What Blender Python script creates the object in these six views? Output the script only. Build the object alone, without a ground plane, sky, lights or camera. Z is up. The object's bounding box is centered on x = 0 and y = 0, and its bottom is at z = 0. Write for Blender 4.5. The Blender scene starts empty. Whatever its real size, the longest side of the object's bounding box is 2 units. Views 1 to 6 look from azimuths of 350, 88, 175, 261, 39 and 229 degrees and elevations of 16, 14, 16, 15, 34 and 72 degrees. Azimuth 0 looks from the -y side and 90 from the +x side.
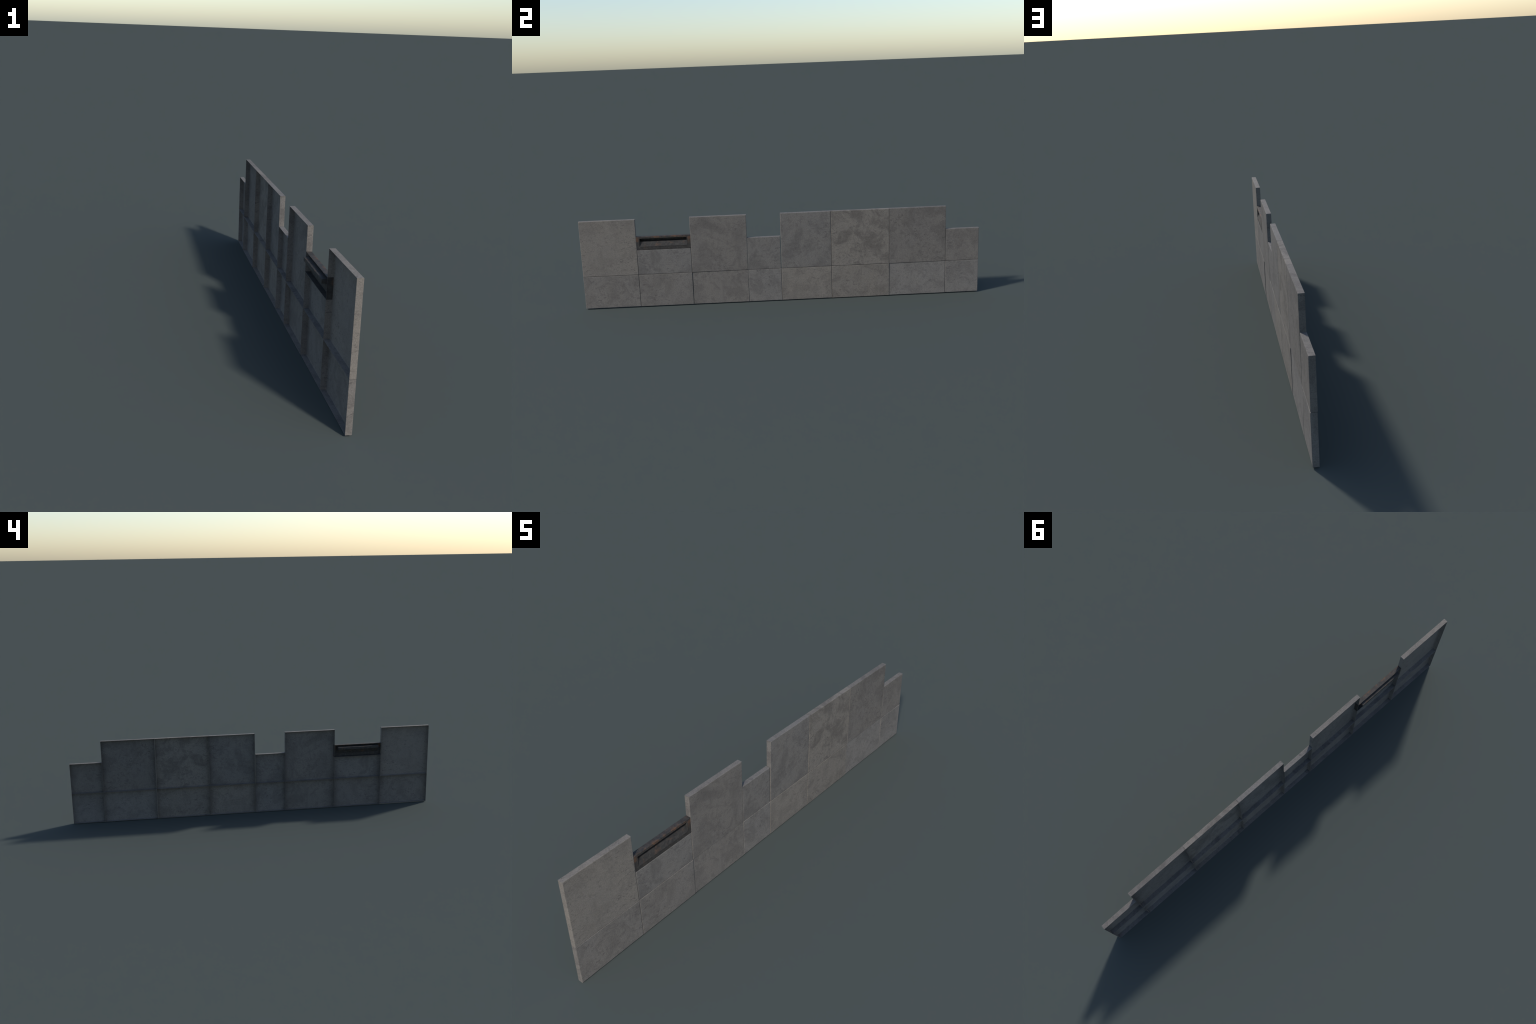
import bpy, bmesh, math, random
from mathutils import Vector, noise

random.seed(7)
FRONT, BACK = 0.0159, -0.0042        # front face and open back edge of the panels (x)
WALL = 0.0007                        # skin thickness of the hollow panels
CHAMFER = 0.0021
GAP = 0.0004                         # half of the open joint between panels

# ------------------------------------------------------------------ materials
def node(nt, kind, **kw):
    n = nt.nodes.new(kind)
    for k, v in kw.items():
        if k in n.inputs:
            n.inputs[k].default_value = v
        else:
            setattr(n, k, v)
    return n

def ramp(nt, src, stops):
    r = nt.nodes.new("ShaderNodeValToRGB")
    while len(r.color_ramp.elements) < len(stops):
        r.color_ramp.elements.new(0.5)
    for e, (p, v) in zip(r.color_ramp.elements, stops):
        e.position = p
        e.color = (v, v, v, 1) if not isinstance(v, tuple) else (*v, 1)
    nt.links.new(src, r.inputs[0])
    return r.outputs[0]

def mix(nt, fac, a, b, mode="MIX"):
    m = nt.nodes.new("ShaderNodeMix")
    m.data_type, m.blend_type = "RGBA", mode
    m.clamp_factor = True
    for sock, val in ((m.inputs[0], fac), (m.inputs[6], a), (m.inputs[7], b)):
        if isinstance(val, bpy.types.NodeSocket):
            nt.links.new(val, sock)
        elif isinstance(val, tuple):
            sock.default_value = (*val, 1)
        else:
            sock.default_value = val
    return m.outputs[2]

def math_node(nt, op, a, b=0.0):
    m = nt.nodes.new("ShaderNodeMath")
    m.operation = op
    for sock, val in ((m.inputs[0], a), (m.inputs[1], b)):
        if isinstance(val, bpy.types.NodeSocket):
            nt.links.new(val, sock)
        else:
            sock.default_value = val
    return m.outputs[0]

def tex(nt, vec, kind="ShaderNodeTexNoise", out=0, **kw):
    t = node(nt, kind, **kw)
    nt.links.new(vec, t.inputs["Vector"])
    return t.outputs[out]

def mapping(nt, loc=(0, 0, 0), rot=(0, 0, 0), scale=(1, 1, 1)):
    tc = nt.nodes.new("ShaderNodeTexCoord")
    m = nt.nodes.new("ShaderNodeMapping")
    m.inputs["Location"].default_value = loc
    m.inputs["Rotation"].default_value = rot
    m.inputs["Scale"].default_value = scale
    nt.links.new(tc.outputs["Object"], m.inputs[0])
    return m.outputs[0]

def start(name):
    mat = bpy.data.materials.new(name)
    mat.use_nodes = True
    return mat, mat.node_tree, mat.node_tree.nodes["Principled BSDF"]

def concrete(name, tone, blotch, seed):
    """Grey cast concrete: tone = least stained colour, blotch = strength of the clouds."""
    mat, nt, bsdf = start(name)
    off = (seed * 1.37, seed * 2.11, seed * 0.73)
    v = mapping(nt, off)
    vs = mapping(nt, off, (0.3 * seed, 0, 0), (1, 1, 3.2))        # stretched for trowel marks
    clouds = tex(nt, v, Scale=11.0, Detail=7.0, Roughness=0.62, Distortion=0.7)
    stains = tex(nt, v, Scale=24.0, Detail=6.0, Roughness=0.7, Distortion=1.3)
    specks = tex(nt, v, Scale=75.0, Detail=4.0, Roughness=0.65, Distortion=0.4)
    grain = tex(nt, v, Scale=330.0, Detail=3.0, Roughness=0.7)
    trowel = tex(nt, vs, Scale=32.0, Detail=5.0, Roughness=0.7, Distortion=2.2)
    pits = tex(nt, v, "ShaderNodeTexVoronoi", Scale=42.0, Randomness=1.0)
    hue = tex(nt, v, Scale=8.0, Detail=3.0)
    dark = tuple(c * k for c, k in zip(tone, (0.59, 0.59, 0.605)))
    cool = tuple(c * k for c, k in zip(tone, (0.97, 0.98, 1.005)))
    pale = tuple(min(1, c * 1.22) for c in tone)
    col = mix(nt, ramp(nt, hue, [(0.4, 0.0), (0.65, 0.8)]), tone, cool)
    f = math_node(nt, "MULTIPLY", ramp(nt, clouds, [(0.47, 0.0), (0.60, 1.0)]), blotch)
    col = mix(nt, f, col, dark)
    f = math_node(nt, "MULTIPLY", ramp(nt, stains, [(0.54, 0.0), (0.61, 1.0)]), 0.55 * blotch + 0.12)
    col = mix(nt, f, col, dark)
    f = math_node(nt, "MULTIPLY", ramp(nt, specks, [(0.58, 0.0), (0.68, 1.0)]), 0.5)
    col = mix(nt, f, col, dark)
    f = math_node(nt, "MULTIPLY", ramp(nt, specks, [(0.32, 1.0), (0.43, 0.0)]), 0.3)
    col = mix(nt, f, col, pale)
    # sparse smeared dark strokes, gathered where the clouds are
    vm = mapping(nt, off, (0.6 + 0.35 * seed, 0, 0), (1, 1, 2.4))
    marks = tex(nt, vm, Scale=30.0, Detail=3.0, Roughness=0.55, Distortion=1.6)
    where = tex(nt, v, Scale=7.0, Detail=2.0)
    f = math_node(nt, "MULTIPLY", ramp(nt, marks, [(0.59, 0.0), (0.66, 1.0)]), ramp(nt, where, [(0.38, 0.12), (0.58, 0.9)]))
    col = mix(nt, f, col, dark)
    # thin pale scratches along the noise's mid level
    line = math_node(nt, "ABSOLUTE", math_node(nt, "SUBTRACT", trowel, 0.5))
    f = math_node(nt, "MULTIPLY", ramp(nt, line, [(0.0, 1.0), (0.02, 0.0)]), 0.4)
    col = mix(nt, f, col, pale)
    # small dark air holes, only a few of the cells
    cell = node(nt, "ShaderNodeTexVoronoi", Scale=42.0, Randomness=1.0)
    nt.links.new(v, cell.inputs["Vector"])
    pick = math_node(nt, "GREATER_THAN", cell.outputs["Color"], 0.80)
    hole = math_node(nt, "MULTIPLY", ramp(nt, pits, [(0.05, 1.0), (0.13, 0.0)]), pick)
    col = mix(nt, math_node(nt, "MULTIPLY", hole, 0.55), col, tuple(c * 0.45 for c in tone))
    col = mix(nt, 0.5, col, ramp(nt, grain, [(0.3, 0.30), (0.7, 0.72)]), "OVERLAY")
    nt.links.new(col, bsdf.inputs["Base Color"])
    bsdf.inputs["Roughness"].default_value = 0.85
    bsdf.inputs["Specular IOR Level"].default_value = 0.25
    h = math_node(nt, "ADD", math_node(nt, "MULTIPLY", grain, 0.35), specks)
    h = math_node(nt, "ADD", h, math_node(nt, "MULTIPLY", trowel, 0.8))
    h = math_node(nt, "SUBTRACT", h, math_node(nt, "MULTIPLY", hole, 0.8))
    b = node(nt, "ShaderNodeBump", Strength=0.35, Distance=0.0012)
    nt.links.new(h, b.inputs["Height"])
    nt.links.new(b.outputs[0], bsdf.inputs["Normal"])
    return mat

def rusty_metal(name, rust_amount, centre_z, seed, pocket=False):
    mat, nt, bsdf = start(name)
    v = mapping(nt, (seed, seed * 0.7, 0))
    big = tex(nt, v, Scale=38.0, Detail=6.0, Roughness=0.7, Distortion=0.8)
    mid = tex(nt, v, Scale=70.0, Detail=6.0, Roughness=0.7, Distortion=0.5)
    fine = tex(nt, v, Scale=300.0, Detail=4.0, Roughness=0.7)
    base = mix(nt, ramp(nt, mid, [(0.35, 0.0), (0.7, 1.0)]), (0.024, 0.023, 0.022), (0.060, 0.055, 0.050))
    rust = mix(nt, ramp(nt, mid, [(0.4, 0.0), (0.62, 1.0)]), (0.070, 0.047, 0.034), (0.120, 0.060, 0.033))
    rust = mix(nt, ramp(nt, fine, [(0.66, 0.0), (0.74, 0.5)]), rust, (0.20, 0.055, 0.03))
    m = ramp(nt, big, [(0.56 - rust_amount, 0.0), (0.70 - rust_amount, 1.0)])
    # rust gathers along the upper and side rims, the sill stays dark
    tc = nt.nodes.new("ShaderNodeTexCoord")
    sep = nt.nodes.new("ShaderNodeSeparateXYZ")
    nt.links.new(tc.outputs["Object"], sep.inputs[0])
    if not pocket:
        up = ramp(nt, math_node(nt, "MULTIPLY", math_node(nt, "SUBTRACT", sep.outputs["Z"], -0.028), 18.0),
                  [(0.1, 0.10), (0.9, 1.0)])
        front = ramp(nt, math_node(nt, "MULTIPLY", sep.outputs["X"], 60.0), [(0.35, 0.25), (0.85, 1.0)])
        m = math_node(nt, "MULTIPLY", m, up)
        m = math_node(nt, "MULTIPLY", m, front)
    col = mix(nt, m, base, rust)
    col = mix(nt, ramp(nt, fine, [(0.62, 0.0), (0.75, 0.45)]), col, (0.13, 0.125, 0.12))
    nt.links.new(col, bsdf.inputs["Base Color"])
    bsdf.inputs["Metallic"].default_value = 0.15
    bsdf.inputs["Roughness"].default_value = 0.72
    bsdf.inputs["Specular IOR Level"].default_value = 0.3
    b = node(nt, "ShaderNodeBump", Strength=0.5, Distance=0.001)
    nt.links.new(math_node(nt, "ADD", mid, math_node(nt, "MULTIPLY", fine, 0.5)), b.inputs["Height"])
    nt.links.new(b.outputs[0], bsdf.inputs["Normal"])
    return mat

# ------------------------------------------------------------------ geometry helpers
def finish(name, bm, origin, parent, mat, thickness, offset):
    bmesh.ops.recalc_face_normals(bm, faces=bm.faces)
    me = bpy.data.meshes.new(name)
    bm.to_mesh(me)
    bm.free()
    ob = bpy.data.objects.new(name, me)
    bpy.context.scene.collection.objects.link(ob)
    sol = ob.modifiers.new("skin", "SOLIDIFY")
    sol.thickness, sol.offset = thickness, offset
    sol.use_even_offset = True
    dg = bpy.context.evaluated_depsgraph_get()
    new = bpy.data.meshes.new_from_object(ob.evaluated_get(dg))
    ob.modifiers.clear()
    ob.data = new
    bpy.data.meshes.remove(me)
    new.name = name
    for p in new.polygons:
        p.use_smooth = True
    new.set_sharp_from_angle(angle=math.radians(11))
    new.materials.clear()
    new.materials.append(mat)
    ob.location = origin
    ob.parent = parent
    if parent is not None:                       # parents sit unrotated, so a plain shift is enough
        ob.location = Vector(origin) - parent.matrix_world.translation
    bpy.context.view_layer.update()
    return ob

def steps(lo, hi, cell=0.012):
    n = max(4, round((hi - lo) / cell))
    return [lo + (hi - lo) * i / n for i in range(n + 1)]

def panel_mesh(w, h, lean, tip, seed):
    """Hollow slab: gridded front face, chamfered rim, four sides, open at the back.
    lean / tip shear the front: x gained per half width / half height."""
    bm = bmesh.new()
    ys = steps(-w / 2 + CHAMFER, w / 2 - CHAMFER)
    zs = steps(-h / 2 + CHAMFER, h / 2 - CHAMFER)
    tilt = lambda y, z: lean * y / (w / 2) + tip * z / (h / 2)
    def rough(y, z, k):
        return noise.noise(Vector((y * 26 + seed * 9.1, z * 26, seed * 3.7 + k))) \
             + 0.6 * noise.noise(Vector((y * 95, z * 95, seed + k)))
    grid = [[bm.verts.new((FRONT + tilt(y, z) + 0.00022 * rough(y, z, 0), y, z)) for z in zs] for y in ys]
    for i in range(len(ys) - 1):
        for j in range(len(zs) - 1):
            bm.faces.new((grid[i][j], grid[i + 1][j], grid[i + 1][j + 1], grid[i][j + 1]))
    ny, nz = len(ys) - 1, len(zs) - 1
    loop = [grid[i][0] for i in range(ny)] + [grid[ny][j] for j in range(nz)] \
         + [grid[i][nz] for i in range(ny, 0, -1)] + [grid[0][j] for j in range(nz, 0, -1)]
    def ring(grow, depth, wobble):
        out = []
        for v in loop:
            y, z = v.co.y, v.co.z
            r = wobble * rough(y, z, 5)
            gy = grow * (1 if y > w / 2 - CHAMFER * 1.01 else -1 if y < -w / 2 + CHAMFER * 1.01 else 0)
            gz = grow * (1 if z > h / 2 - CHAMFER * 1.01 else -1 if z < -h / 2 + CHAMFER * 1.01 else 0)
            x = BACK if depth is None else FRONT + tilt(y, z) - depth
            out.append(bm.verts.new((x, y + gy * (1 + r), z + gz * (1 + r))))
        return out
    rings = [loop, ring(CHAMFER * 0.72, CHAMFER * 0.28, 0.22), ring(CHAMFER, CHAMFER, 0.12),
             ring(CHAMFER, 0.010, 0.05), ring(CHAMFER, None, 0.0)]
    n = len(loop)
    for a, b in zip(rings, rings[1:]):
        for k in range(n):
            bm.faces.new((a[k], b[k], b[(k + 1) % n], a[(k + 1) % n]))
    return bm

def rect(bm, x, y0, y1, z0, z1):
    return [bm.verts.new((x, y, z)) for y, z in ((y0, z0), (y1, z0), (y1, z1), (y0, z1))]

def bridge(bm, rings):
    for a, b in zip(rings, rings[1:]):
        for k in range(len(a)):
            bm.faces.new((a[k], b[k], b[(k + 1) % len(a)], a[(k + 1) % len(a)]))

# ------------------------------------------------------------------ the wall
wall = bpy.data.objects.new("concrete_panel_wall", None)
bpy.context.scene.collection.objects.link(wall)
wall["label"] = "low stepped wall of grey concrete panels with rusty slot"
wall["category"] = "concrete wall"

COLS = [-1.0, -0.7215, -0.4530, -0.1707, -0.0030, 0.2518, 0.5447, 0.8313, 1.0]
JOINT, TALL, SHORT = 0.1680, 0.4507, 0.3338
SLOT_Z0, SLOT_Z1 = 0.2945, 0.3630

warm, grey, cool = (0.162, 0.145, 0.126), (0.154, 0.1395, 0.125), (0.148, 0.1365, 0.1245)
# column, bottom, top, tone, tone gain, blotch, x shift, lean (y), tip (z)
PANELS = [
    (0, 0.0022, JOINT, grey, 0.98, 0.50,  0.0000,  0.0000,  0.0001),
    (0, JOINT,  TALL,  warm, 1.02, 0.28,  0.0001,  0.0001,  0.0000),
    (1, 0.0014, JOINT, grey, 0.97, 0.45,  0.0001,  0.0003,  0.0002),
    (1, JOINT, SLOT_Z0, cool, 0.98, 0.62, -0.0002, -0.0002, 0.0000),
    (2, 0.0012, JOINT, grey, 0.95, 0.50, -0.0010,  0.0006, -0.0006),
    (2, JOINT,  TALL,  grey, 0.92, 0.50,  0.0000,  0.0000,  0.0000),
    (3, 0.0010, JOINT, cool, 1.06, 0.55, -0.0003,  0.0000,  0.0003),
    (3, JOINT,  SHORT, cool, 0.95, 0.55, -0.0008, -0.0003, -0.0002),
    (4, 0.0010, JOINT, warm, 1.03, 0.40,  0.0001,  0.0000,  0.0001),
    (4, JOINT,  TALL,  cool, 0.95, 0.62,  0.0001,  0.0000,  0.0000),
    (5, 0.0000, JOINT, warm, 0.97, 0.55,  0.0001,  0.0001,  0.0001),
    (5, JOINT,  TALL,  warm, 1.00, 0.85,  0.0001,  0.0000,  0.0000),
    (6, 0.0008, JOINT, cool, 1.06, 0.45, -0.0010,  0.0006, -0.0007),
    (6, JOINT,  TALL,  grey, 0.87, 0.50,  0.0000, -0.0001,  0.0000),
    (7, 0.0012, JOINT, cool, 1.05, 0.45,  0.0000,  0.0001,  0.0001),
    (7, JOINT,  SHORT, grey, 0.93, 0.45, -0.0008, -0.0002, -0.0003),
]
# upper panels whose vertical edges sit off the column line: (column, is upper) -> (left, right)
EDGES = {(3, True): (None, -0.0046), (4, True): (-0.0012, None), (6, True): (None, 0.8307),
         (7, True): (0.8313, 0.9998)}
for k, (c, z0, z1, tone, gain, blotch, dx, lean, tip) in enumerate(PANELS):
    y0 = COLS[c] + (GAP if c > 0 else 0)
    y1 = COLS[c + 1] - (GAP if c < 7 else 0)
    left, right = EDGES.get((c, z0 == JOINT), (None, None))
    y0, y1 = (y0 if left is None else left), (y1 if right is None else right)
    zb = z0 + (GAP if z0 == JOINT else 0)
    zt = z1 - (GAP if z1 == JOINT or z1 == SLOT_Z0 else 0)
    mat = concrete("cast_concrete", tuple(t * gain for t in tone), blotch, k * 3.3 + 1.0)
    bm = panel_mesh(y1 - y0, zt - zb, lean, tip, k + 1)
    finish("concrete_panel", bm, (dx, (y0 + y1) / 2, (zb + zt) / 2), wall, mat, WALL, -1)

# ------------------------------------------------------------------ rusty slot set between two tall panels
cy, cz = (COLS[1] + COLS[2]) / 2, (SLOT_Z0 + SLOT_Z1) / 2
hy, hz = (COLS[2] - COLS[1]) / 2 + 0.0024, (SLOT_Z1 - SLOT_Z0) / 2     # its ends poke through the neighbours' sides
xf, ch = 0.0154, 0.0014
POCKET_SIDE = -1
oy0, oy1, oz0, oz1 = -0.7068 - cy, -0.4680 - cy, 0.3115 - cz, 0.3540 - cz   # opening in the front
bm = bmesh.new()
bridge(bm, [rect(bm, BACK, -hy, hy, -hz, hz), rect(bm, xf - ch, -hy, hy, -hz, hz),
            rect(bm, xf, -hy + ch, hy - ch, -hz + ch, hz - ch),
            rect(bm, xf, oy0, oy1, oz0, oz1)])
frame = finish("slot_frame", bm, (0, cy, cz), wall,
               rusty_metal("rusty_frame_metal", 0.10, cz, 4.2), 0.0010, -1)
# steep recessed face below, then a narrow slit running back
bm = bmesh.new()
lip = rect(bm, xf, oy0, oy1, oz0, oz1)
mid = rect(bm, 0.0072, oy0 + 0.0025, oy1 - 0.0025, 0.3352 - cz, oz1 - 0.0004)
for v in mid[2:]:
    v.co.x = 0.0120
back = rect(bm, -0.0158, oy0 + 0.0035, oy1 - 0.0035, 0.3380 - cz, 0.3505 - cz)
bridge(bm, [lip, mid, back])
bm.faces.new(back)
pocket = finish("slot_pocket", bm, (0, cy, cz), frame,
                rusty_metal("rusty_pocket_metal", 0.01, cz, 9.6, True), 0.0006, POCKET_SIDE)
